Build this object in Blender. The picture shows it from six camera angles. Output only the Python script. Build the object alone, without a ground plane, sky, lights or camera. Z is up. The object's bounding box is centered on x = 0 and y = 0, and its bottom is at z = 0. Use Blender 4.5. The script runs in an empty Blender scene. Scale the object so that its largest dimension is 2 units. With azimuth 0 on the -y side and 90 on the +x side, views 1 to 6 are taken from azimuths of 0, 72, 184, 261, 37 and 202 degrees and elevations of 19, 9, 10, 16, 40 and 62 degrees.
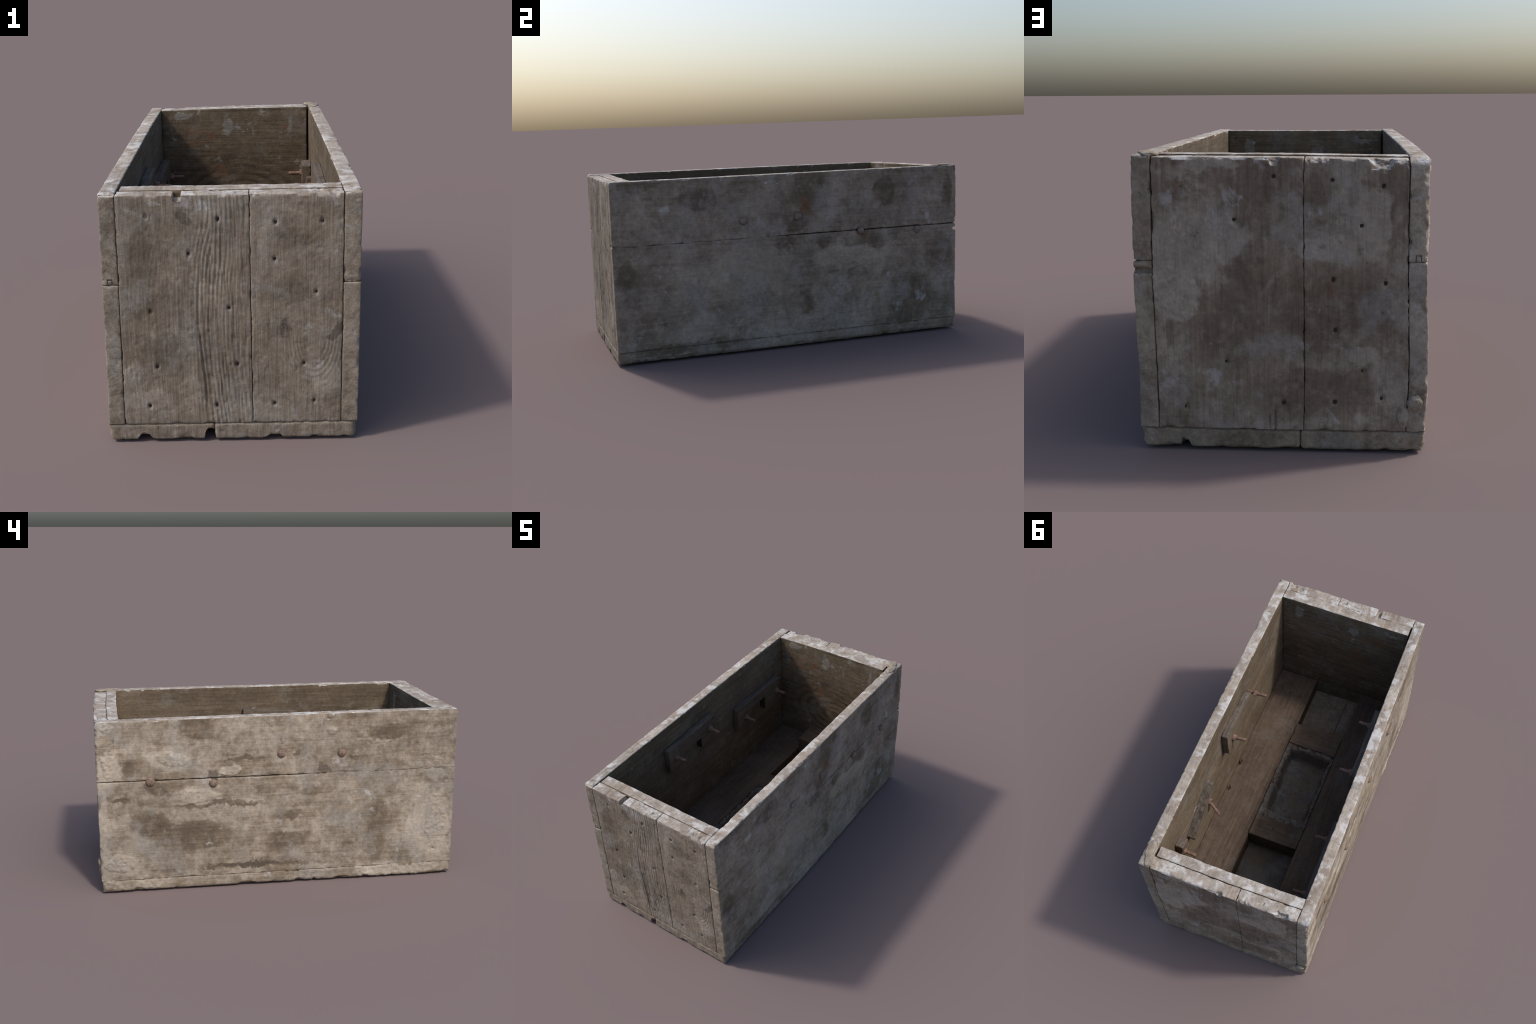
import bpy, math
import numpy as np

# ------------------------------------------------------------------ noise
_rng = np.random.RandomState(7)
_PERM = np.concatenate([_rng.permutation(256)] * 3)
_G = _rng.normal(size=(256, 3))
_G /= np.linalg.norm(_G, axis=1)[:, None]


def perlin(p):
    i = np.floor(p).astype(np.int64)
    f = p - i
    u = f * f * f * (f * (f * 6 - 15) + 10)
    i &= 255
    out = np.zeros(len(p))
    for dx in (0, 1):
        wx = u[:, 0] if dx else 1 - u[:, 0]
        for dy in (0, 1):
            wy = u[:, 1] if dy else 1 - u[:, 1]
            for dz in (0, 1):
                wz = u[:, 2] if dz else 1 - u[:, 2]
                h = _PERM[_PERM[_PERM[(i[:, 0] + dx) & 255] + ((i[:, 1] + dy) & 255)] + ((i[:, 2] + dz) & 255)]
                g = _G[h]
                d = g[:, 0] * (f[:, 0] - dx) + g[:, 1] * (f[:, 1] - dy) + g[:, 2] * (f[:, 2] - dz)
                out += wx * wy * wz * d
    return out * 1.5


def fbm(p, freq, octaves=3, gain=0.5, seed=0.0):
    f = np.asarray(freq, float) * np.ones(3)
    a, s, out = 1.0, 0.0, np.zeros(len(p))
    for o in range(octaves):
        out += a * perlin(p * f + seed * 17.31 + o * 5.7)
        s += a
        a *= gain
        f = f * 2.03
    return out / s


def sstep(x, a, b):
    t = np.clip((x - a) / (b - a), 0, 1)
    return t * t * (3 - 2 * t)


# ------------------------------------------------------------------ scene tree
scene = bpy.context.scene
root = bpy.data.objects.new("wooden_box", None)
root["label"] = "weathered grey-brown open wooden box with rusty bolts inside"
root["category"] = "wooden box"
scene.collection.objects.link(root)


def link(ob, parent=None):
    scene.collection.objects.link(ob)
    ob.parent = parent or root
    return ob


def mesh_from_arrays(name, v, q, mat, parent=None, smooth=True):
    me = bpy.data.meshes.new(name)
    k = q.shape[1]
    me.vertices.add(len(v))
    me.vertices.foreach_set("co", np.ascontiguousarray(v, np.float32).ravel())
    me.loops.add(q.size)
    me.loops.foreach_set("vertex_index", np.ascontiguousarray(q, np.int32).ravel())
    me.polygons.add(len(q))
    me.polygons.foreach_set("loop_start", np.arange(0, q.size, k, dtype=np.int32))
    me.update(calc_edges=True)
    me.polygons.foreach_set("use_smooth", np.full(len(q), smooth))
    me.validate()
    me.materials.append(mat)
    ob = bpy.data.objects.new(name, me)
    return link(ob, parent)


# ------------------------------------------------------------------ boards
def ticks(a, b, r, res, extra=()):
    n = max(2, int(round((b - a - 2 * r) / res)))
    t = np.concatenate([[a, a + r * .3, a + r * .65], np.linspace(a + r, b - r, n + 1), [b - r * .65, b - r * .3, b],
                        [e for e in extra if a < e < b]])
    t = np.unique(np.round(t, 6))
    keep = [t[0]]
    for x in t[1:]:
        if x - keep[-1] > 4e-4:
            keep.append(x)
    keep[-1] = b
    return np.array(keep)


def box_surface(tx, ty, tz):
    """Welded quads of a box with the given grid lines."""
    T = (tx, ty, tz)
    N = [len(t) for t in T]
    allk, quads, base = [], [], 0
    for ax in range(3):
        a1, a2 = (ax + 1) % 3, (ax + 2) % 3
        for side in (0, 1):
            ii, jj = np.meshgrid(np.arange(N[a1]), np.arange(N[a2]), indexing="ij")
            idx = [None] * 3
            idx[ax] = np.full(ii.size, (N[ax] - 1) * side)
            idx[a1], idx[a2] = ii.ravel(), jj.ravel()
            allk.append((idx[0] * N[1] + idx[1]) * N[2] + idx[2])
            g = np.arange(ii.size).reshape(ii.shape) + base
            c = np.stack([g[:-1, :-1], g[1:, :-1], g[1:, 1:], g[:-1, 1:]], -1).reshape(-1, 4)
            quads.append(c if side else c[:, ::-1])
            base += ii.size
    keys = np.concatenate(allk)
    uk, inv = np.unique(keys, return_inverse=True)
    q = inv[np.concatenate(quads)]
    k, j, i = uk % N[2], (uk // N[2]) % N[1], uk // (N[1] * N[2])
    return np.stack([tx[i], ty[j], tz[k]], -1), q


def settle(p):
    """The slight lean and sag of the whole box."""
    x, y, z = p[:, 0], p[:, 1], p[:, 2]
    h = np.clip(z / .95, 0, 1)
    fr, bk = np.clip((1 - y) / 2, 0, 1), np.clip((1 + y) / 2, 0, 1)
    neg, pos = np.clip(-x / .45, 0, 1), np.clip(x / .45, 0, 1)
    o = p.copy()
    o[:, 0] += .019 * neg * h * fr ** 2 - .010 * pos * h * bk ** 2
    o[:, 0] -= .011 * neg * np.exp(-((y - .95) / .25) ** 2 - ((z - .28) / .2) ** 2)
    o[:, 0] -= .014 * pos * sstep(y, -.1, .9) * (1 - sstep(z, .1, .62))
    o[:, 1] -= .012 * neg * bk ** 2
    o[:, 2] += (-.009 * neg * bk ** 3 + .002 * neg * fr ** 3 + .002 * pos) * sstep(z, .65, .95)
    o[:, 0] += .0022 * perlin(np.stack([y * 1.7, z * 1.7, 0 * z + 3.1], -1)) * (1 - np.exp(-np.abs(x) * 6))
    o[:, 1] += .0022 * perlin(np.stack([x * 2.1, z * 1.7, 0 * z + 9.4], -1)) * (np.abs(y) > .8)
    return o


def dress(ob, rim=None, inner=None, inner_axis=0, inner_sign=1, rim_z=.9):
    """Weathered rim on the upward edge, darker wood on the face that looks into the box."""
    me = ob.data
    n = np.zeros(len(me.polygons) * 3, np.float32)
    c = np.zeros(len(me.polygons) * 3, np.float32)
    me.polygons.foreach_get("normal", n)
    me.polygons.foreach_get("center", c)
    n, c = n.reshape(-1, 3), c.reshape(-1, 3)
    idx = np.zeros(len(n), np.int32)
    if inner:
        me.materials.append(inner)
        idx[n[:, inner_axis] * inner_sign > .6] = 1
    if rim:
        me.materials.append(rim)
        idx[(n[:, 2] > .35) & (c[:, 2] > rim_z)] = len(me.materials) - 1
    me.polygons.foreach_set("material_index", idx)


def board(name, lo, hi, mat, grain=1, res=.006, r=.004, seed=1.0, lump=.0011, grain_amp=.0004, pit=.0016,
          chip=.006, chip_w=.012, extra=((), (), ()), pre=None, post=None, parent=None, lean=True, wear=.0004):
    """A plank: rounded box, worn edges, lumps, pits and raised grain. grain = axis it runs along."""
    lo, hi = np.array(lo, float), np.array(hi, float)
    p, q = box_surface(*[ticks(lo[a], hi[a], r, res[a] if isinstance(res, tuple) else res, extra[a]) for a in range(3)])
    face = np.stack([p - lo, hi - p], -1).min(-1)
    de = np.sort(face, axis=1)[:, 1]                    # distance to the nearest edge
    c = np.clip(p, lo + r, hi - r)
    d = p - c
    n = d / np.maximum(np.linalg.norm(d, axis=1), 1e-9)[:, None]
    p = c + n * r
    raw = p.copy()
    if pre:
        p = pre(p, n)
    disp = lump * fbm(raw, 11, 3, seed=seed) * 1.6
    fs = np.array([95.0] * 3)
    fs[grain] = 5.0
    disp += grain_amp * fbm(raw, fs, 2, seed=seed + 3)
    pits = fbm(raw, 34, 2, seed=seed + 5)
    disp -= pit * sstep(pits, .26, .5)
    e = fbm(raw, 19, 3, .6, seed=seed + 8)
    disp -= chip * sstep(e, .0, .55) * np.clip(1 - de / chip_w, 0, 1) ** 1.5
    disp -= wear * np.clip(1 - de / .006, 0, 1)
    p = p + n * disp[:, None]
    if post:
        p = post(p, n, raw)
    if lean:
        p = settle(p)
    p[:, 2] = np.maximum(p[:, 2], 0)
    return mesh_from_arrays(name, p, q, mat, parent)


def dents(spots):
    """spots: (centre, radius, depth) -> push-in along the normal; negative depth raises."""
    def f(p, n, raw):
        o = p.copy()
        for c, rad, dep in spots:
            dd = np.linalg.norm((raw - np.array(c)) / np.array(rad), axis=1)
            m = dd < 1.6
            w = 1 - sstep(dd[m] + .25 * fbm(raw[m], 60, 2), .55, 1.1)
            o[m] -= n[m] * (dep * w)[:, None]
        return o
    return f


def chew(spots, direction):
    """Pieces broken off an edge: (centre, radii, depth), always carried in one direction."""
    dv = np.array(direction, float)
    dv /= np.linalg.norm(dv)

    def f(p, n, raw):
        o = p.copy()
        for c, rad, dep in spots:
            dd = np.linalg.norm((raw - np.array(c)) / np.array(rad), axis=1)
            m = dd < 1.6
            k = 1 - sstep(dd[m] + .5 * fbm(raw[m], 28, 2, .5, seed=c[0] * 50), .72, .98)
            o[m] += dv * (dep * k * (.8 + .5 * fbm(raw[m], 36, 2, seed=4.)))[:, None]
        return o
    return f


def broken_edge(axis_u, ea, eb, chips, seed=5.):
    """Flakes broken off a long edge running along axis_u. ea, eb: (axis, coordinate, outward sign, lean) of the
    two faces that meet there; chips: (centre along the edge, half width, depth)."""
    def f(p, n, raw):
        o = p.copy()
        la, lb = ea[3], eb[3]
        L = math.hypot(la, lb)
        s_ = ((p[:, ea[0]] - ea[1]) * ea[2] * la + (p[:, eb[0]] - eb[1]) * eb[2] * lb) / L
        near = s_ > -.06
        lim = np.full(len(p), 1.0)
        wob = fbm(raw[near], 30, 3, .6, seed=seed)
        for c, w, dep in chips:
            t = (raw[near, axis_u] - c + .35 * w * fbm(raw[near], 25, 2, seed=seed + c * 9)) / w
            cut = -dep * np.clip(1 - t ** 4, 0, 1) * (1 + .7 * wob)
            lim[near] = np.where(np.abs(t) < 1, np.minimum(lim[near], cut), lim[near])
        over = np.maximum(s_ - lim, 0)
        o[:, ea[0]] -= over * ea[2] * la / L
        o[:, eb[0]] -= over * eb[2] * lb / L
        return o
    return f


def chain(*fs):
    def f(p, n, raw):
        for g in fs:
            p = g(p, n, raw)
        return p
    return f


def crust(face_axis, side, blobs, height=.006, seed=40.0):
    """Thin raised crust of lime and mud lying in patches on one face. blobs: (u, v, ru, rv)."""
    ua, va = [a for a in range(3) if a != face_axis]

    def f(p, n, raw):
        on = n[:, face_axis] * side > .5
        m = np.zeros(len(p))
        wob = .9 * fbm(raw, 9, 3, .6, seed=seed)
        for u, v, ru, rv in blobs:
            d = np.hypot((raw[:, ua] - u) / ru, (raw[:, va] - v) / rv) + wob
            m = np.maximum(m, 1 - sstep(d, .85, 1.0))
        rough = .35 + np.abs(fbm(raw, 38, 3, .65, seed=seed + 4)) * 1.9
        o = p.copy()
        o += n * (on * m * rough * height)[:, None]
        return o
    return f


def round_corner(a, b, ca, cb, R):
    """Round the plank's outline in the plane of axes a, b, about the corner centre (ca, cb)."""
    sa, sb = (1 if ca > 0 else -1), (1 if cb > .4 else -1)

    def f(p, n):
        o = p.copy()
        da, db = (p[:, a] - ca) * sa, (p[:, b] - cb) * sb
        m = (da > 0) & (db > 0)
        L = np.hypot(da, db)
        k = np.where(m & (L > R), R / np.maximum(L, 1e-9), 1)
        o[:, a] = np.where(m, ca + sa * da * k, p[:, a])
        o[:, b] = np.where(m, cb + sb * db * k, p[:, b])
        return o
    return f


def prechain(*fs):
    def f(p, n):
        for g in fs:
            p = g(p, n)
        return p
    return f


# ------------------------------------------------------------------ materials
class Nodes:
    def __init__(self, name):
        self.mat = bpy.data.materials.new(name)
        self.mat.use_nodes = True
        self.nt = self.mat.node_tree
        self.nt.nodes.clear()
        self.coord = self.n("ShaderNodeTexCoord").outputs["Object"]

    def n(self, t, **kw):
        nd = self.nt.nodes.new(t)
        for k, v in kw.items():
            setattr(nd, k, v)
        return nd

    def put(self, sock, v):
        if hasattr(v, "is_output"):
            self.nt.links.new(v, sock)
        elif isinstance(v, (tuple, list)) and len(v) == 3 and sock.type == "RGBA":
            sock.default_value = (*v, 1)
        else:
            sock.default_value = v

    def math(self, op, a, b=0.0, clamp=False):
        nd = self.n("ShaderNodeMath", operation=op, use_clamp=clamp)
        self.put(nd.inputs[0], a)
        self.put(nd.inputs[1], b)
        return nd.outputs[0]

    def vmath(self, op, a, b=(0, 0, 0)):
        nd = self.n("ShaderNodeVectorMath", operation=op)
        self.put(nd.inputs[0], a)
        self.put(nd.inputs[1], b)
        return nd.outputs["Value" if op in ("LENGTH", "DISTANCE") else "Vector"]

    def noise(self, scale, detail=4.0, rough=.55, vec=None, off=0.0, dist=0.0, color=False):
        mp = self.n("ShaderNodeMapping")
        self.put(mp.inputs["Vector"], vec or self.coord)
        mp.inputs["Location"].default_value = (off, off * 1.7, off * .6)
        mp.inputs["Scale"].default_value = scale if isinstance(scale, tuple) else (scale,) * 3
        nd = self.n("ShaderNodeTexNoise")
        nd.inputs["Scale"].default_value = 1
        nd.inputs["Detail"].default_value = detail
        nd.inputs["Roughness"].default_value = rough
        nd.inputs["Distortion"].default_value = dist
        self.put(nd.inputs["Vector"], mp.outputs[0])
        return nd.outputs["Color" if color else "Fac"]

    def smooth(self, v, a, b, lo=0.0, hi=1.0):
        nd = self.n("ShaderNodeMapRange", interpolation_type="SMOOTHSTEP")
        self.put(nd.inputs[0], v)
        for i, x in zip((1, 2, 3, 4), (a, b, lo, hi)):
            nd.inputs[i].default_value = x
        return nd.outputs[0]

    def mix(self, f, a, b, blend="MIX"):
        nd = self.n("ShaderNodeMix", data_type="RGBA", blend_type=blend)
        self.put(nd.inputs[0], f)
        self.put(nd.inputs[6], a)
        self.put(nd.inputs[7], b)
        return nd.outputs[2]

    def warped(self, amp=.05, freq=9.0, amp2=.016, freq2=45.0):
        c = self.vmath("SUBTRACT", self.noise(freq, 3, color=True, off=2.2), (.5, .5, .5))
        d = self.vmath("SUBTRACT", self.noise(freq2, 3, color=True, off=7.2), (.5, .5, .5))
        v = self.vmath("ADD", self.coord, self.vmath("MULTIPLY", c, (amp * 2,) * 3))
        return self.vmath("ADD", v, self.vmath("MULTIPLY", d, (amp2 * 2,) * 3))

    def patches(self, vec, axis, blobs, soft=(1.25, .55)):
        """Union of soft ellipses (u, v, ru, rv) on the plane across `axis`."""
        acc = 0.0
        ua, va = [a for a in range(3) if a != axis]
        for u, v, ru, rv in blobs:
            c, s = [0, 0, 0], [0, 0, 0]
            c[ua], c[va], s[ua], s[va] = u, v, 1 / ru, 1 / rv
            d = self.vmath("LENGTH", self.vmath("MULTIPLY", self.vmath("SUBTRACT", vec, tuple(c)), tuple(s)))
            acc = self.math("MAXIMUM", self.smooth(d, soft[1], soft[0], 1.0, 0.0), acc)
        return acc

    def finish(self, color, rough=.85, height=None, strength=.4, dist=.004, spec=.25, metal=0.0):
        b = self.n("ShaderNodeBsdfPrincipled")
        self.put(b.inputs["Base Color"], color)
        self.put(b.inputs["Roughness"], rough)
        b.inputs["Specular IOR Level"].default_value = spec
        b.inputs["Metallic"].default_value = metal
        if height is not None:
            bp = self.n("ShaderNodeBump")
            bp.inputs["Strength"].default_value = strength
            bp.inputs["Distance"].default_value = dist
            self.put(bp.inputs["Height"], height)
            self.put(b.inputs["Normal"], bp.outputs[0])
        o = self.n("ShaderNodeOutputMaterial")
        self.nt.links.new(b.outputs[0], o.inputs[0])
        return self.mat


def wood(name, grain, wood_a, wood_b, pale, cover=(.44, .60), axis=None, dark=(), crusts=(), white=(), rust=(),
         smudge=(), white_at=(.59, .75), white_col=(.47, .46, .44), off=0.0, rings=None, streak=.5, white_mix=.62, wash=(.27, .255, .235), grain_bump=.5):
    """Old planks under a patchy skin of lime and mud: wood grain, pale skin, white specks, stains."""
    m = Nodes(name)
    P = m.warped()
    gs = [58.0] * 3
    gs[grain] = 2.6
    g1 = m.noise(tuple(gs), 4, .6, off=off + 1, dist=.6)
    gs2 = [160.0] * 3
    gs2[grain] = 7.0
    g2 = m.noise(tuple(gs2), 2, .5, off=off + 5)
    ws = [6.0] * 3
    ws[grain] = 1.4
    broad = m.noise(tuple(ws), 4, .6, off=off + 4)
    gr = m.math("ADD", m.math("MULTIPLY", g1, .65), m.math("MULTIPLY", broad, .35))
    w = m.mix(m.smooth(gr, .30, .68), wood_b, wood_a)
    if rings:
        (cx, cy, cz), (sx, sy, sz), cnt = rings
        v = m.vmath("MULTIPLY", m.vmath("SUBTRACT", m.warped(.02, 5.0, .004, 40.0), (cx, cy, cz)), (sx, sy, sz))
        rr = m.math("SINE", m.math("MULTIPLY", m.vmath("LENGTH", v), cnt))
        fade = m.smooth(m.vmath("LENGTH", v), .30, .12)
        rm = m.math("MULTIPLY", m.smooth(rr, -.2, .7), fade)
        w = m.mix(m.math("MULTIPLY", rm, .55), w, tuple(c * .45 for c in wood_b))
    # pale skin
    n1 = m.noise(4.6, 8, .68, off=off + 11, dist=.25)
    n1b = m.noise(22, 6, .65, off=off + 13)
    f = m.math("ADD", m.math("ADD", m.math("MULTIPLY", n1, .52), m.math("MULTIPLY", n1b, .36)), .06)
    f = m.math("ADD", f, m.math("MULTIPLY", m.math("SUBTRACT", g1, .5), .10))
    if crusts:
        f = m.math("ADD", f, m.math("MULTIPLY", m.patches(P, axis, crusts), .2))
    if dark:
        f = m.math("SUBTRACT", f, m.math("MULTIPLY", m.patches(P, axis, dark), .2))
    pm = m.smooth(f, cover[0], cover[1])
    dk = m.math("MULTIPLY", m.patches(P, axis, dark), m.smooth(n1b, .36, .54)) if dark else None
    pv = m.mix(m.noise(17, 5, .6, off=off + 17), tuple(c * .84 for c in pale), tuple(min(1, c * 1.16) for c in pale))
    col = m.mix(m.math("MULTIPLY", pm, .92), w, pv)
    if dk is not None:
        col = m.mix(m.math("MULTIPLY", dk, .7), col, tuple(c * .82 for c in wood_b))
    # stains at hand size
    st = m.noise(3.6, 8, .7, off=off + 67, dist=.5)
    col = m.mix(.85, col, m.mix(m.smooth(st, .3, .7), (.74, .73, .72), (1.2, 1.2, 1.19)), "MULTIPLY")
    # greyish wash
    gw = m.smooth(m.noise(5.5, 7, .68, off=off + 23), .50, .66)
    col = m.mix(m.math("MULTIPLY", gw, .5), col, wash)
    # white specks and splashes
    n2 = m.noise(13, 7, .66, off=off + 29, dist=.3)
    if white:
        n2 = m.math("ADD", n2, m.math("MULTIPLY", m.patches(P, axis, white), .16))
    wm = m.smooth(n2, *white_at)
    col = m.mix(m.math("MULTIPLY", wm, white_mix), col, white_col)
    mott = m.noise(48, 6, .7, off=off + 61)
    col = m.mix(.8, col, m.mix(m.smooth(mott, .25, .75), (.78, .77, .76), (1.22, 1.22, 1.22)), "MULTIPLY")
    # dark specks and stains
    n3 = m.noise(19, 7, .7, off=off + 37)
    if smudge:
        n3 = m.math("ADD", n3, m.math("MULTIPLY", m.patches(P, axis, smudge), .27))
    col = m.mix(m.math("MULTIPLY", m.smooth(n3, .60, .74), .65), col, (.075, .06, .048))
    if rust:
        rm = m.math("MULTIPLY", m.patches(P, axis, rust, soft=(1.3, .2)), m.smooth(m.noise(30, 4, off=off + 3), .35, .6))
        col = m.mix(m.math("MULTIPLY", rm, .85), col, (.18, .08, .04))
    if streak:
        col = m.mix(m.math("MULTIPLY", m.smooth(g2, .52, .72), streak * .5), col, (.35, .33, .3), "MULTIPLY")
    fine = m.noise(260, 3, .6, off=off + 41)
    col = m.mix(.5, col, m.mix(fine, (.72, .72, .72), (1.25, 1.25, 1.25)), "MULTIPLY")
    h = m.math("ADD", m.math("MULTIPLY", g2, grain_bump), m.math("MULTIPLY", fine, .3))
    h = m.math("ADD", h, m.math("MULTIPLY", m.noise(70, 5, .65, off=off + 43), .9))
    h = m.math("ADD", h, m.math("MULTIPLY", pm, .35))
    return m.finish(col, .88, h, .6, .0035)


OUT_A, OUT_B = (.222, .178, .131), (.138, .107, .077)
PALE = (.365, .32, .263)

m_left = wood("limewashed_planks_sunny", 1, OUT_A, OUT_B, PALE, axis=0, off=0.0, cover=(.40, .62), streak=.35,
    dark=[(.447, .901, .10, .05), (.185, .719, .13, .012), (.807, .70, .035, .04), (.673, .572, .055, .03),
          (.849, .511, .055, .013), (.321, .476, .23, .016), (.705, .383, .11, .07), (.458, .303, .18, .09),
          (-.044, .40, .08, .03), (-.18, .527, .065, .03), (-.544, .296, .06, .19), (.10, .123, .30, .016),
          (-.05, .25, .12, .05), (-.60, .84, .12, .04)],
    crusts=[(.581, .736, .11, .065), (.274, .659, .055, .03), (.472, .53, .15, .05), (-.852, .329, .12, .22),
            (.901, .695, .055, .10), (.872, .156, .10, .06), (-.563, .801, .055, .02), (-.284, .857, .035, .02),
            (.925, .918, .06, .03), (-.67, .05, .24, .036), (.95, .35, .03, .25)],
    white=[(-.48, .493, .02, .02), (.558, .427, .02, .02), (.066, .047, .04, .018), (.368, .26, .055, .008),
           (-.306, .699, .028, .02), (-.086, .699, .02, .015), (.57, .745, .03, .02)],
    smudge=[(-.247, .655, .033, .03), (.359, .635, .03, .025), (-.095, .754, .02, .018), (.186, .123, .26, .012)])
m_right = wood("limewashed_planks_shady", 1, (.232, .19, .143), (.152, .12, .086), (.335, .288, .232), axis=0, off=31.0,
    cover=(.38, .62), streak=.3,
    dark=[(-.843, .932, .10, .03), (.098, .855, .11, .12), (.007, .681, .06, .04), (.531, .831, .06, .075),
          (-.546, .848, .11, .06), (.936, .809, .03, .10), (.446, .568, .09, .05), (-.063, .586, .06, .035),
          (.168, .579, .05, .035), (.882, .459, .09, .11), (-.929, .462, .06, .08), (-.901, .356, .04, .06),
          (.062, .246, .03, .06), (.689, .225, .14, .13), (-.582, .066, .30, .03), (.688, .108, .1, .05)],
    crusts=[(-.137, .894, .04, .03), (-.205, .801, .1, .06), (.284, .487, .19, .06), (-.3, .45, .25, .12)],
    white=[(-.722, .798, .03, .02), (-.792, .459, .05, .03), (-.438, .24, .02, .04), (.584, .158, .06, .04),
           (.753, .219, .04, .04), (.809, .693, .02, .06), (.55, .36, .03, .03)],
    rust=[(.05, .775, .05, .06), (.40, .60, .03, .03)], wash=(.33, .305, .28), white_col=(.42, .405, .39))
m_front = wood("bare_end_planks", 2, (.252, .208, .162), (.162, .13, .097), (.305, .264, .216), axis=1, off=57.0,
    cover=(.44, .64), wash=(.32, .295, .265), streak=.6, grain_bump=.7,
    dark=[(-.295, .737, .06, .12), (-.322, .547, .06, .06), (.243, .795, .10, .04), (-.10, .327, .03, .17), (.20, .60, .10, .06),
          (-.22, .35, .07, .08)],
    crusts=[(-.363, .277, .04, .05), (-.343, .182, .04, .035), (.344, .255, .05, .065)],
    white=[(.369, .917, .01, .02), (-.269, .927, .05, .015), (-.112, .916, .05, .03)],
    smudge=[(.193, .454, .027, .030), (.375, .455, .026, .030), (.36, .42, .02, .018), (-.137, .868, .02, .02)])
m_back = wood("patchy_end_planks", 2, (.235, .19, .143), (.158, .123, .09), (.338, .292, .24), axis=1, off=83.0,
    cover=(.44, .61), streak=.5,
    dark=[(-.118, .841, .04, .09), (.091, .60, .06, .09), (-.153, .47, .20, .14), (.15, .40, .12, .14), (-.1, .2, .2, .08)],
    crusts=[(.28, .664, .13, .12), (.325, .535, .07, .09), (.306, .477, .055, .04), (.174, .693, .07, .09),
            (-.396, .473, .062, .065), (-.159, .668, .085, .05), (-.259, .326, .04, .04), (.211, .922, .09, .03),
            (-.3, .75, .05, .12)],
    white=[(.345, .846, .035, .045), (.144, .826, .03, .025), (.349, .195, .055, .045), (.218, .236, .04, .04),
           (-.148, .109, .04, .035)],
    rust=[(-.172, .545, .012, .03)], wash=(.31, .288, .262), white_col=(.41, .39, .37))
m_base = wood("muddy_bottom_planks", 1, (.21, .168, .118), (.14, .108, .076), (.30, .252, .19), off=101.0, cover=(.40, .62))
m_rim = wood("weathered_rim", 1, (.31, .26, .212), (.195, .156, .122), (.385, .347, .308), off=211.0, cover=(.40, .60),
    white_at=(.48, .63), white_col=(.55, .543, .535), streak=.2, white_mix=.74)
m_inner_side = wood("brown_inner_planks", 1, (.165, .127, .088), (.10, .074, .05), (.22, .187, .145), wash=(.2, .175, .145), off=223.0,
    cover=(.53, .74), white_at=(.64, .76), streak=.4)
m_inner_end = wood("dark_inner_planks", 0, (.17, .125, .08), (.095, .07, .045), (.24, .21, .175), axis=1, wash=(.2, .175, .145), off=127.0,
    cover=(.53, .72), rings=((.03, .856, .46), (.62, .4, 1.0), 150.0),
    crusts=[(-.29, .912, .05, .02), (.30, .86, .02, .06), (-.05, .84, .04, .06), (-.1, -.3, .01, .01)],
    rust=[(-.20, .80, .10, .05), (.17, .747, .02, .008), (.27, .853, .015, .01), (-.10, .60, .06, .05)])
m_floor = wood("dark_floor_planks", 1, (.125, .091, .067), (.075, .054, .04), (.19, .165, .135), wash=(.13, .115, .098), off=149.0,
    cover=(.56, .78), white_at=(.68, .76), white_col=(.3, .28, .25))
m_cross = wood("dark_cross_planks", 0, (.12, .09, .064), (.075, .055, .04), (.17, .15, .125), wash=(.13, .115, .098), off=163.0, cover=(.58, .8),
    white_at=(.72, .8), white_col=(.3, .28, .25))
m_cleat = wood("old_cleat_wood", 1, (.15, .125, .105), (.07, .058, .05), (.22, .2, .185), wash=(.13, .115, .098), off=181.0, cover=(.52, .72),
    white_at=(.66, .75), white_col=(.36, .35, .34), streak=.8)


m_cleat_face = wood("brown_cleat_wood", 1, (.16, .12, .085), (.09, .067, .048), (.2, .17, .135), wash=(.13, .115, .098), off=191.0, cover=(.55, .75),
    white_at=(.68, .78), white_col=(.3, .28, .25))


def earth():
    m = Nodes("dried_mud")
    a = m.noise(9, 7, .65, dist=.4)
    col = m.mix(m.smooth(a, .35, .65), (.085, .076, .065), (.15, .138, .122))
    col = m.mix(m.smooth(m.noise(6, 6, .65, off=8), .45, .62), col, (.12, .095, .07))
    b = m.noise(50, 6, .7, off=4)
    col = m.mix(m.smooth(b, .58, .75), col, (.2, .185, .165))
    return m.finish(col, .8, m.math("ADD", m.math("MULTIPLY", b, .8), a), .7, .008, spec=.35)


def plaster():
    m = Nodes("crumbly_plaster")
    a = m.noise(40, 6, .65)
    col = m.mix(m.smooth(a, .3, .7), (.2, .165, .125), (.33, .29, .24))
    return m.finish(col, .9, m.noise(120, 5, .65, off=3), .5, .004)


def rusty(name, a, b, c):
    m = Nodes(name)
    n = m.noise(70, 6, .7)
    col = m.mix(m.smooth(n, .35, .6), a, b)
    col = m.mix(m.smooth(m.noise(160, 5, .65, off=5), .55, .72), col, c)
    return m.finish(col, .75, m.noise(220, 5, .7, off=9), .6, .002, spec=.3)


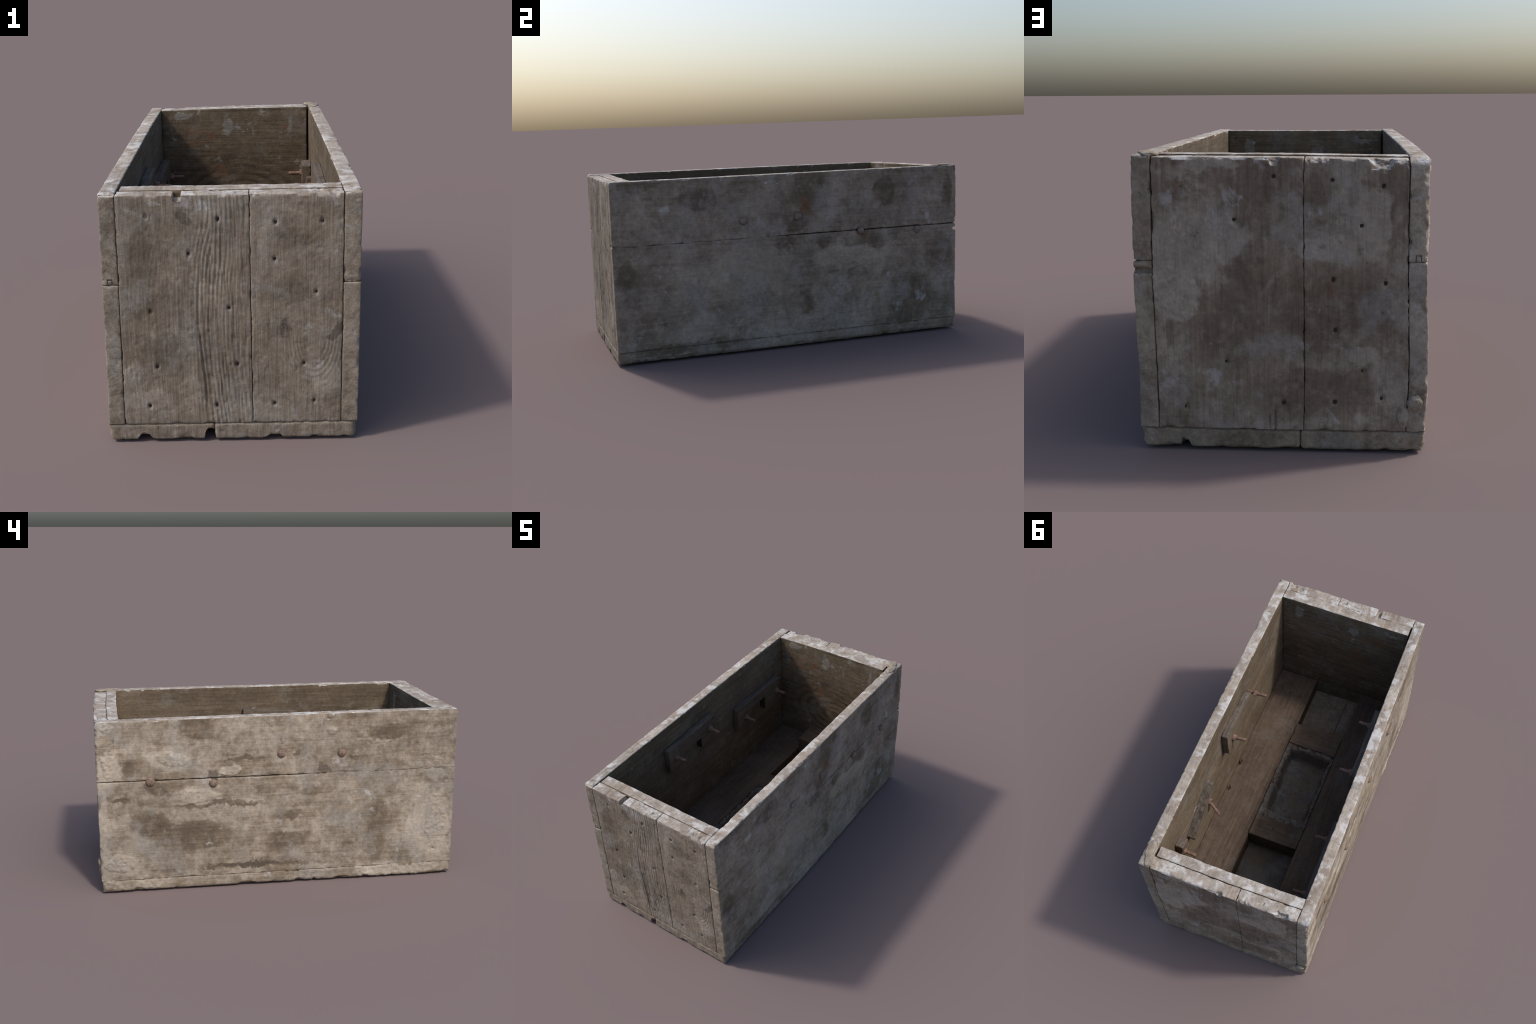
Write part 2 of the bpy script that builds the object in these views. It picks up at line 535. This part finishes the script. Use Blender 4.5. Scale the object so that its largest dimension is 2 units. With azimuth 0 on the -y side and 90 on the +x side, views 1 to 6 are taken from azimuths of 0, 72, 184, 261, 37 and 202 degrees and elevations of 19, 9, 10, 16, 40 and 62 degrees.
m_mud = earth()
m_plaster = plaster()
m_rust = rusty("rusty_iron", (.10, .058, .042), (.19, .115, .085), (.28, .21, .18))
m_head = rusty("limed_bolt_iron", (.12, .075, .055), (.22, .155, .115), (.33, .28, .23))
m_head_limed = rusty("crusted_bolt_iron", (.15, .11, .085), (.23, .19, .155), (.33, .31, .29))
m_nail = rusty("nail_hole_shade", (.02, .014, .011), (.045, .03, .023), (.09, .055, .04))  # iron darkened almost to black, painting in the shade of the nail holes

# ------------------------------------------------------------------ side walls
# y, z outside, y, z inside, head radius, bend of the shank tip (dy, dz)
BOLTS = {-1: [(-.342, .738, -.342, .738, .0225, (0, 0)), (-.009, .746, -.011, .744, .0225, (0, -.004)),
              (.361, .598, .361, .600, .022, (0, -.006)), (.695, .621, .71, .612, .0245, (0, 0))],
         1: [(-.293, .719, -.305, .734, .022, (-.002, .010)), (.014, .724, .010, .722, .021, (-.002, .010)),
             (.384, .623, .386, .604, .020, (.030, -.065)), (.734, .605, .724, .622, .020, (.0, -.002))]}
SEAM = .625


def tongue_slot(y_sign, xs, z0, w=.0011, depth=.006):
    """Joint outline on the end grain: the tongue of the lower plank in the groove of the upper one."""
    xa, xb = xs

    def f(p, n, raw):
        on = n[:, 1] * y_sign > .7
        x, z = raw[:, 0], raw[:, 2]
        top = (np.abs(z - (z0 + .021)) < w * 1.4) & (x > xa - w) & (x < xb + w)
        up = ((np.abs(x - xa) < w) | (np.abs(x - xb) < w)) & (z > z0) & (z < z0 + .021)
        o = p.copy()
        o[:, 1] -= y_sign * depth * (on & (top | up))
        return o
    return f


def seam_wear(edge_z, sign, y_from, y_to, side, depth=.003):
    """The seam gapes on the outside between y_from and y_to."""
    def f(p, n, raw):
        d = np.abs(raw[:, 2] - edge_z)
        along = sstep(raw[:, 1], y_from - .03, y_from + .03) * (1 - sstep(raw[:, 1], y_to - .05, y_to + .02))
        out = sstep(raw[:, 0] * side, .435, .452)
        k = depth * (.65 + .9 * fbm(raw, (4, 16, 4), 3, seed=side * 3 + 60))
        o = p.copy()
        o[:, 2] += sign * np.maximum(k, 0) * along * out * np.clip(1 - d / .012, 0, 1)
        return o
    return f


def flush(edge_z, out, where, tol=.0065):
    """Mud and lime close a seam: its rounded lips are brought flush with the face again."""
    def f(p, n, raw):
        d = np.abs(raw[:, 2] - edge_z)
        m = (d < tol) & (raw[:, 0] * np.sign(out) > abs(out) - tol)
        o = p.copy()
        w = where(raw) * m
        o[:, 0] += (out - raw[:, 0]) * w
        o[:, 2] += (edge_z - raw[:, 2]) * w * (np.abs(n[:, 2]) > .3) * .9
        return o
    return f


def mud_in_seam(seed, level=.0):
    return lambda raw: sstep(fbm(raw * np.array([0, 1, 0]), 7, 3, .6, seed=seed), level - .08, level + .08)


left_crusts = [(.581, .736, .09, .05), (.274, .659, .055, .025), (.472, .53, .13, .04), (-.90, .33, .06, .20),
               (.93, .75, .03, .12), (.872, .156, .09, .05), (-.563, .801, .055, .018), (-.284, .857, .03, .02),
               (.925, .918, .04, .025), (-.42, .72, .03, .03)]


def bolt_dents(x, spots):
    return [((x, y, z), (.03, .030, .030), .004) for y, z in spots]


def side_wall(sign, crusts_, mat, holes, wear):
    lo_x, hi_x = (.4035, .466) if sign > 0 else (-.463, -.403)
    out_x = .465 * sign
    mid = (lo_x + hi_x) / 2
    ex = (mid - .008, mid + .008)
    exx = tuple(e + k for e in ex for k in (-.0022, -.0011, 0, .0011, .0022))
    exz = tuple(SEAM + .021 + k for k in (-.003, -.0015, 0, .0015, .003)) + (SEAM + .006, SEAM + .012)
    slots = chain(tongue_slot(-1, ex, SEAM), tongue_slot(1, ex, SEAM)) if sign < 0 else (lambda p, n, raw: p)
    up_pre = prechain(round_corner(1, 2, -.993 + .015, .957 - .015, .015) if sign < 0 else round_corner(1, 2, -.993 + .012, .957 - .012, .012),
                      round_corner(1, 2, 0.985 - (.035 if sign < 0 else .012), .957 - (.035 if sign < 0 else .012), .035 if sign < 0 else .012))
    if sign > 0:
        rough_ends = chew([((.437, .985, .594), (.07, .03, .012), .022), ((.46, .985, .64), (.03, .02, .02), .006)], (-.3, -1, -.2))
    else:
        rough_ends = broken_edge(2, (1, .985, 1, 1.0), (0, -.463, -1, 1.0),
                                 [(.90, .03, .012), (.80, .04, .008), (.70, .05, .007), (.50, .03, .006), (.33, .06, .005),
                                  (.25, .02, .009), (.12, .03, .006)])
    closed = flush(SEAM, hi_x if sign > 0 else lo_x,
                   lambda raw: (.97 if sign > 0 else .75) * (1 - sstep(raw[:, 1], wear[0] - .05, wear[0] + .02)))
    hs = bolt_dents(out_x, [b[:2] for b in BOLTS[sign]]) + [((out_x, y, z), (.02, .007, .007), .007) for y, z in holes]
    a = board("side_board", (lo_x, -.993, SEAM), (hi_x, .985, .957), mat, 1, .0055, .005, 2.0 + sign, extra=(exx, (), exz),
          pre=up_pre, chip=.010, chip_w=.016,
          post=chain(crust(0, sign, crusts_), dents(hs), slots, seam_wear(SEAM, 1, *wear, sign), rough_ends, closed))
    b = board("side_board", (lo_x, -.994, .073), (hi_x, .984, SEAM), mat, 1, .0055, .004, 6.0 + sign, chip=.006,
          post=chain(crust(0, sign, crusts_), dents(hs), seam_wear(SEAM, -1, *wear, sign), rough_ends, closed,
                     flush(.073, hi_x if sign > 0 else lo_x, mud_in_seam(77. + sign, -.05))))
    dress(a, m_rim, m_inner_side, 0, -sign)
    dress(b, None, m_inner_side, 0, -sign)
    board("joint_tongue", (mid - .007, -.972, SEAM - .02), (mid + .007, .972, SEAM + .02), m_floor, 1, .05, .002, 1.0,
          chip=0, lump=0, pit=0)


side_wall(-1, left_crusts, m_left, [(-.095, .118), (-.886, .156), (.876, .439), (-.80, .70), (-.26, .93)], (-.15, 1.2))
side_wall(1, [(-.137, .894, .04, .03), (.30, .49, .12, .05), (.25, .3, .06, .05)], m_right,
          [(.975, .592), (.98, .60), (-.889, .693), (-.967, .568), (-.546, .102), (-.888, .127), (.93, .90), (-.86, .64)], (-.1, 1.2))

# ------------------------------------------------------------------ bottom
def ragged(y_sign, amp=.012):
    """Bottom planks are gnawed along their lower outer edges."""
    def f(p, n, raw):
        o = p.copy()
        k = sstep(fbm(raw * np.array([1, 1, .2]), 14, 3, .6, seed=71), .02, .35)
        edge = np.clip(1 - np.minimum(.462 - np.abs(raw[:, 0]), .99 - np.abs(raw[:, 1])) / .03, 0, 1)
        o[:, 2] += amp * k * edge * (1 - sstep(raw[:, 2], 0, .05))
        return o
    return f


def bite(c, rad, dz):
    """A bite out of the lower edge."""
    def f(p, n, raw):
        d = np.linalg.norm((raw - np.array(c)) / np.array(rad), axis=1)
        w = 1 - sstep(d, .6, 1.0)
        o = p.copy()
        o[:, 2] += dz * w * (1 - sstep(raw[:, 2], .01, .06))
        return o
    return f


def sunk(p, n, raw):
    """The bottom is worn hollow under the rear opening of the floor."""
    o = p.copy()
    m = (raw[:, 2] > .05) & (np.abs(raw[:, 0]) < .17) & (raw[:, 1] > .32) & (raw[:, 1] < .69)
    o[:, 2] -= .026 * m
    return o


bites = chain(sunk, bite((-.085, -.985, .0), (.022, .07, .08), .05), bite((-.33, -.985, 0), (.03, .05, .05), .016),
              bite((.315, .975, 0), (.02, .05, .05), .022), bite((.16, -.985, 0), (.03, .05, .05), .012))
def base_skin(ob):
    dress(ob, None, m_left, 0, -1)
    me = ob.data
    me.materials.append(m_right)
    me.materials.append(m_front)
    n = np.zeros(len(me.polygons) * 3, np.float32)
    me.polygons.foreach_get("normal", n)
    n = n.reshape(-1, 3)
    k = np.zeros(len(n), np.int32)
    me.polygons.foreach_get("material_index", k)
    k[n[:, 0] > .5] = 2
    k[n[:, 1] < -.7] = 3
    me.polygons.foreach_set("material_index", k)


rc = prechain(round_corner(0, 2, -.462 + .016, .006 + .016, .016), round_corner(0, 2, .462 - .028, .006 + .028, .028),
              round_corner(0, 1, -.462 + .018, -.994 + .018, .018), round_corner(0, 1, -.462 + .02, .980 - .02, .02),
              round_corner(0, 1, .462 - .022, -.994 + .022, .022), round_corner(0, 1, .462 - .016, .980 - .016, .016))
base_args = dict(grain=1, res=.007, r=.010, lump=.002, pit=.003, chip=.004, chip_w=.012, pre=rc)
base_skin(board("bottom_board", (-.462, -.994, .006), (-.0692, .980, .0725), m_base, seed=11., post=chain(flush(.0725, -.462, mud_in_seam(76., -.05), .011), ragged(1), bites, crust(0, -1, [(-.67, .04, .25, .04), (.8, .04, .2, .03)])), **base_args))
base_skin(board("bottom_board", (-.0688, -.994, .006), (.462, .980, .0725), m_base, seed=12., post=chain(flush(.0725, .462, mud_in_seam(78., -.05), .011), ragged(1), bites), **base_args))

# ------------------------------------------------------------------ end walls
front_nails = [(-.294, .877), (-.036, .865), (-.143, .741), (.16, .717), (.164, .851), (.327, .853), (.307, .592),
               (-.29, .525), (-.005, .535), (.022, .313), (-.273, .308), (-.306, .149), (-.058, .149), (.156, .152),
               (.303, .161), (.264, .314)]
back_nails = [(.307, .861), (.012, .892), (.138, .757), (-.168, .882), (-.324, .865), (-.258, .74), (-.172, .57),
              (-.334, .559), (-.178, .407), (.168, .30), (-.263, .275), (-.016, .166), (-.178, .17), (-.324, .184),
              (.307, .147)]


def raised_grain(p, n, raw):
    """Weathered ridges of hard grain running down the front planks, swelling round a lost knot."""
    on = n[:, 1] < -.5
    x, z = raw[:, 0], raw[:, 2]
    sway = .014 * np.sin(z * 7.5 + 1.2) + .03 * sstep(z, .68, .9) * (x + .12 < .06)
    s = x - sway + .004 * fbm(raw, (6, 1, 9), 2, seed=91)
    band = np.exp(-((x + .075) / .045) ** 2) + .12 + .3 * sstep(x, -.06, 0)
    rid = np.sin(s * 2 * np.pi / .0155 + 5.5 * fbm(raw, (12, 1, 2.2), 2, seed=93))
    rid = np.where(rid > 0, rid ** .7, -(-rid) ** 1.3 * .6) * (.35 + .9 * np.clip(fbm(raw, (14, 1, 3), 2, seed=95) + .35, 0, 1.2))
    o = p.copy()
    o[:, 1] -= .0021 * rid * band * on * (x < .07)
    fine = fbm(raw, (170, 1, 6), 2, seed=97)
    o[:, 1] += .0022 * sstep(fine, .12, .45) * on * (.08 + sstep(x, -.16, -.06) * (x < .07))
    crack = np.exp(-((x + .105 - .012 * np.sin(z * 9)) / .004) ** 2) * sstep(z, .1, .2) * (1 - sstep(z, .6, .68))
    o[:, 1] += .004 * crack * on
    kn = np.hypot((x - .193) / 1.0, (z - .454) / 1.1)
    o[:, 1] += on * (.0035 * np.exp(-(kn / .02) ** 2) * (1 + .6 * np.sin(kn * 600)))
    arcs = np.hypot((x - .30) * 1.2, (z - .42) * .6)
    o[:, 1] -= on * .0008 * np.sin(arcs * 420) * np.exp(-((arcs - .085) / .045) ** 2) * (z < .42) * (x > .15)
    return o


def notch_pre(x0, x1, z0):
    def f(p, n):
        o = p.copy()
        m = (p[:, 0] > x0) & (p[:, 0] < x1)
        o[:, 2] = np.where(m, np.minimum(p[:, 2], z0), p[:, 2])
        return o
    return f


def nail_dents(y, spots, r=.0095, dep=.006):
    return dents([((x, y, z), (r, .02, r * 1.25), dep) for x, z in spots])


nx = (-.197, -.1965, -.166, -.1655)
fr_post = chain(raised_grain, broken_edge(0, (1, -.994, -1, 1.0), (2, .952, 1, .8),
                [(.33, .03, .008), (.37, .02, .011), (.26, .03, .005), (-.02, .02, .005), (-.28, .03, .005), (.12, .02, .004)], 6.), nail_dents(-.994, front_nails),
                crust(1, -1, [(-.363, .277, .045, .05), (.30, .93, .08, .02), (.344, .2, .05, .05)], .002),
                dents([((.32, -.96, .945), (.02, .02, .02), .008), ((.36, -.97, .945), (.012, .015, .02), .009),
                       ((.031, -.962, .945), (.006, .006, .02), .012)]))
ea = dict(grain=2, res=(.0032, .006, .0058), r=.0035)
dress(board("end_board", (-.4022, -.994, .0735), (.0747, -.9306, .952), m_front, seed=21., pre=notch_pre(-.1967, -.1658, .928),
      extra=(nx, (), (.928, .9285)), post=fr_post, chip=.007, **ea), m_rim)
dress(board("end_board", (.0753, -.994, .0735), (.4028, -.9306, .952), m_front, seed=22., post=fr_post, chip=.007, **ea), m_rim)

bk_post = chain(nail_dents(.984, back_nails),
                crust(1, 1, [(.28, .664, .11, .10), (.325, .535, .07, .09), (.306, .477, .05, .035), (.174, .72, .05, .06),
                             (-.38, .473, .055, .06), (.3, .84, .06, .07)], .0035),
                broken_edge(0, (1, .984, 1, 1.0), (2, .950, 1, .8),
                            [(.012, .020, .017), (-.105, .028, .012), (-.14, .010, .010), (-.318, .042, .024),
                             (-.375, .018, .010), (.30, .05, .006), (-.22, .03, .006), (.12, .04, .005)]),
                dents([((.012, .985, .11), (.004, .02, .05), .006),
                       ((.03, .985, .10), (.004, .02, .03), .006), ((-.02, .985, .15), (.018, .02, .02), .004),
                       ((-.215, .95, .945), (.006, .006, .02), .012)]))
dress(board("end_board", (-.4022, .9141, .0735), (-.0803, .984, .950), m_back, seed=23., post=bk_post, chip=.010, **ea), m_rim)
dress(board("end_board", (-.0797, .9141, .0735), (.4028, .984, .950), m_back, seed=24., post=bk_post, chip=.008, **ea), m_rim)

for y0, y1, x0, x1, seams, sd in ((-.930, -.868, -.394, .4022, (.074, .366, .708, .956), 30.),
                                  (.856, .9135, -.4025, .393, (.074, .385, .956), 34.)):
    for i in range(len(seams) - 1):
        ob = board("inner_end_board", (x0, y0, seams[i] + .001), (x1, y1, seams[i + 1] - .0005), m_inner_end, 0, .007, .003,
              sd + i, chip=.004, lump=.0014,
              post=dents([((.277, -.895, .945), (.006, .006, .02), .012)]) if y0 < 0 and i == 2 else None)
        dress(ob, m_rim)

# ------------------------------------------------------------------ floor and the pit in it
fl_holes = dents([((.396, -.104, .2), (.012, .02, .02), .03), ((.393, .09, .2), (.012, .02, .02), .03),
                  ((.234, .559, .2), (.012, .017, .02), .010), ((.28, .52, .2), (.01, .012, .02), .006)])
board("floor_board", (.153, -.866, .074), (.4030, .855, .200), m_floor, 1, .009, .003, 41., chip=.005, post=fl_holes)
board("floor_board", (-.4025, -.866, .074), (-.158, .855, .208), m_floor, 1, .009, .003, 42., chip=.005)
board("cross_board", (-.157, -.497, .074), (.152, -.348, .216), m_cross, 0, .007, .004, 43., chip=.010, chip_w=.02)
board("cross_board", (-.157, .194, .074), (.152, .333, .216), m_cross, 0, .007, .004, 44., chip=.006)
board("end_block", (-.152, .676, .074), (.150, .855, .300), m_cross, 0, .008, .004, 45., chip=.010, chip_w=.02)


def trough(p, n, raw):
    x, y = raw[:, 0], raw[:, 1]
    wob = .030 * fbm(raw, 11, 4, .62, seed=51)
    inx = np.minimum(x + .132, .128 - .02 * (y + .35) / .5 - x) + wob
    iny = np.minimum(y + .308, .142 - y) + wob
    d = np.minimum(inx, iny)
    floor = .087 + .026 * fbm(raw, 7, 4, .6, seed=52) + .035 * np.abs(fbm(raw, 15, 4, .6, seed=53))
    ledge = .208 + .020 * fbm(raw, 18, 4, .65, seed=54) - .016 * sstep(np.abs(fbm(raw, 16, 2, seed=55)), .10, .0)
    h = ledge + (floor - ledge) * sstep(d, -.010, .012)
    o = p.copy()
    o[:, 2] = np.where(raw[:, 2] > .1, h, p[:, 2])
    return o


board("mud_filling", (-.156, -.347, .0745), (.1515, .193, .20), m_mud, 1, .0045, .002, 46., post=trough, chip=0, pit=0)


def crumbs(p, n, raw):
    o = p.copy()
    e = np.clip(1 - np.minimum(.155 - np.abs(raw[:, 0]), np.minimum(raw[:, 1] - .327, .675 - raw[:, 1])) / .03, 0, 1)
    o[:, 2] += np.where(raw[:, 2] > .0585, .010 * e * np.maximum(fbm(raw, 25, 3, seed=57) + .2, 0)
                        + .003 * fbm(raw, 18, 3, seed=58), 0)
    return o


board("dirt_layer", (-.156, .334, .045), (.152, .675, .060), m_mud, 1, .006, .001, 47., post=crumbs, chip=0, pit=0, lump=0)

# ------------------------------------------------------------------ cleats (bolted planks inside)
def gap_pre(y0, y1, zt):
    def f(p, n):
        o = p.copy()
        m = (p[:, 1] > y0) & (p[:, 1] < y1)
        o[:, 2] = np.where(m, np.maximum(p[:, 2], zt), p[:, 2])
        return o
    return f


def broken_top(amp, seed):
    def f(p, n, raw):
        z = raw[:, 2]
        k = np.maximum(fbm(raw, (25, 9, 4), 3, .6, seed=seed) + .12, 0)
        o = p.copy()
        o[:, 2] -= amp * k * sstep(z, z.min() + .08, z.max())
        return o
    return f


def slope_top(y0, y1, dz):
    def f(p, n, raw):
        o = p.copy()
        o[:, 2] += dz * (raw[:, 1] - y0) / (y1 - y0)
        return o
    return f


def split_off(p, n, raw):
    """The upper half of this cleat has split away along a slanting grain line."""
    o = p.copy()
    lim = .697 - .60 * (raw[:, 1] - .325) + .010 * fbm(raw, (30, 22, 4), 3, .6, seed=68)
    o[:, 2] = np.minimum(o[:, 2], np.maximum(lim, .512))
    return o


def cleat_skin(ob):
    dress(ob, m_cleat, rim_z=.5)


ca = dict(grain=1, res=.005, r=.003, chip=.008, chip_w=.014, grain_amp=.001)
cleat_skin(board("cleat", (.362, -.264, .632), (.4025, .082, .820), m_cleat_face, seed=61.,
      pre=gap_pre(-.3, -.0705, .722), extra=((), (-.071, -.0705, -.070), (.722,)), post=slope_top(.082, -.264, -.02), **ca))
cleat_skin(board("cleat", (.355, .305, .510), (.4025, .605, .70), m_cleat_face, seed=62., post=chain(broken_top(.01, 66.), split_off), **ca))
cleat_skin(board("cleat_fragment", (.354, .668, .505), (.4025, .738, .692), m_cleat_face, seed=65., post=chain(broken_top(.02, 69.), slope_top(.736, .668, -.02)), **ca))
cleat_skin(board("cleat", (-.402, -.405, .648), (-.360, .052, .819), m_cleat_face, seed=63.,
      pre=gap_pre(-.2705, -.0985, .727), extra=((), (-.271, -.2705, -.270, -.099, -.0985, -.098), (.727,)),
      post=broken_top(.012, 67.), **ca))
cleat_skin(board("cleat", (-.402, .283, .530), (-.359, .765, .697), m_cleat_face, seed=64.,
      pre=gap_pre(.4195, .5885, .628), extra=((), (.419, .4195, .42, .588, .5885, .589), (.628,)), **ca))

# ------------------------------------------------------------------ bolts
def lathe(profile, seg, axis_pt, sx, wob=0.0, seed=0, polygon=None):
    """Turn (along, radius) pairs about the x axis; polygon squares the section off (6 = hexagon)."""
    a = np.linspace(0, 2 * np.pi, seg, endpoint=False)
    pr = np.array(profile)
    k = np.ones(seg)
    if polygon:
        h = np.pi / polygon
        k = np.cos(h) / np.cos((a % (2 * h)) - h)
        k = k / k.max()
    v = np.zeros((len(pr), seg, 3))
    v[..., 0] = pr[:, :1] * sx
    v[..., 1] = pr[:, 1:] * (np.cos(a) * k)[None]
    v[..., 2] = pr[:, 1:] * (np.sin(a) * k)[None]
    v = v.reshape(-1, 3)
    i = np.arange(len(pr) - 1)[:, None] * seg
    j = np.arange(seg)[None]
    q = np.stack([i + j, i + (j + 1) % seg, i + seg + (j + 1) % seg, i + seg + j], -1).reshape(-1, 4)
    if sx < 0:
        q = q[:, ::-1]
    if wob:
        v += wob * np.stack([fbm(v + seed, 80, 2, seed=s) for s in (1., 2., 3.)], -1)
    return v + np.array(axis_pt), q


def dome(r, h, n=7):
    return [(-.004, r)] + [(h * math.sin(t), r * math.cos(t)) for t in np.linspace(.12, math.pi / 2, n)][:-1] + [(h, 1e-4)]


for s, lst in BOLTS.items():
    for i, (yo, zo, yi, zi, hr, bend) in enumerate(lst):
        xo = s * (.465 if s < 0 else .4685)
        lean = (.019 if s < 0 else -.010)
        hh = (zo / .95) * lean * (((1 - yo) / 2) ** 2 if s < 0 else ((1 + yo) / 2) ** 2)
        L = [(0, .0105), (.02, .0095), (.05, .0095), (.075, .0098), (.10, .0098), (.119, .0095), (.1205, .0065), (.1206, 1e-4)]
        v, q = lathe(L, 14, (0, 0, 0), -s, .0016, i + s)
        t = np.clip((np.abs(v[:, 0]) - .045) / .075, 0, 1)
        v[:, 1] += bend[0] * t
        v[:, 2] += bend[1] * t
        v += np.array([s * .402, yi, zi])
        bolt = mesh_from_arrays("bolt", v, q, m_rust)
        v, q = lathe(dome(hr, .011 if s < 0 else .013), 24, (xo + hh, yo, zo), s, .0015, i * 3 + s)
        mesh_from_arrays("bolt_head", v, q, m_head if s < 0 else m_head_limed, bolt)
        nut = [(0, .022), (.004, .0235), (.005, .0195), (.019, .0195), (.0205, .016), (.021, .008)]
        v, q = lathe(nut, 24, ((.361 if s > 0 else -.357), yi, zi), -s, .0014, i * 5 + s, polygon=6 if i % 2 else 4)
        mesh_from_arrays("nut", v, q, m_rust, bolt)

# ------------------------------------------------------------------ nails
_v, _q = lathe([(-.003, .0062), (.0, .0066), (.0012, .0055), (.0016, .003), (.0017, 1e-4)], 10, (0, 0, 0), 1, .0012, 3)
nail_mesh = None
rs = np.random.RandomState(5)


def nail(pos, normal):
    global nail_mesh
    if nail_mesh is None:
        ob = mesh_from_arrays("nail", _v, _q, m_nail)
        nail_mesh = ob.data
    else:
        ob = link(bpy.data.objects.new("nail", nail_mesh))
    ob.location = pos
    k = rs.uniform(.8, 1.15)
    ob.scale = (1, k, k * rs.uniform(.8, 1.3))
    ob.rotation_euler = {"-y": (rs.uniform(0, .6), 0, -math.pi / 2), "+y": (rs.uniform(0, .6), 0, math.pi / 2),
                         "+z": (0, -math.pi / 2, rs.uniform(0, 3)), "+x": (0, 0, 0), "-x": (0, 0, math.pi)}[normal]


for x, z in front_nails:
    nail((x, -.9893, z), "-y")
for x, z in back_nails:
    nail((x, .9795 - .012 * max(0, -x / .45), z), "+y")
for x, y, z in [(.039, -.435, .2155), (.02, .257, .2155), (.289, -.709, .2)]:
    nail((x, y, z), "+z")

# ------------------------------------------------------------------ plaster lumps stuck to the corners
def lump(pos, size, seed):
    t = np.linspace(0, np.pi, 18)
    a = np.linspace(0, 2 * np.pi, 28, endpoint=False)
    v = np.stack([np.outer(np.sin(t), np.cos(a)), np.outer(np.sin(t), np.sin(a)), np.outer(np.cos(t), np.ones(28))], -1).reshape(-1, 3)
    i = np.arange(17)[:, None] * 28
    j = np.arange(28)[None]
    q = np.stack([i + j, i + 28 + j, i + 28 + (j + 1) % 28, i + (j + 1) % 28], -1).reshape(-1, 4)
    v = v * (1 + .45 * fbm(v, 1.5, 4, .65, seed=seed))[:, None] * np.array(size) + np.array(pos)
    mesh_from_arrays("plaster_lump", v, q, m_plaster)


lump((-.396, .974, .125), (.018, .010, .036), 3.)
lump((-.432, .975, .172), (.024, .013, .025), 5.)
lump((.405, .95, .958), (.028, .035, .009), 9.)
lump((.428, .89, .960), (.022, .05, .006), 11.)
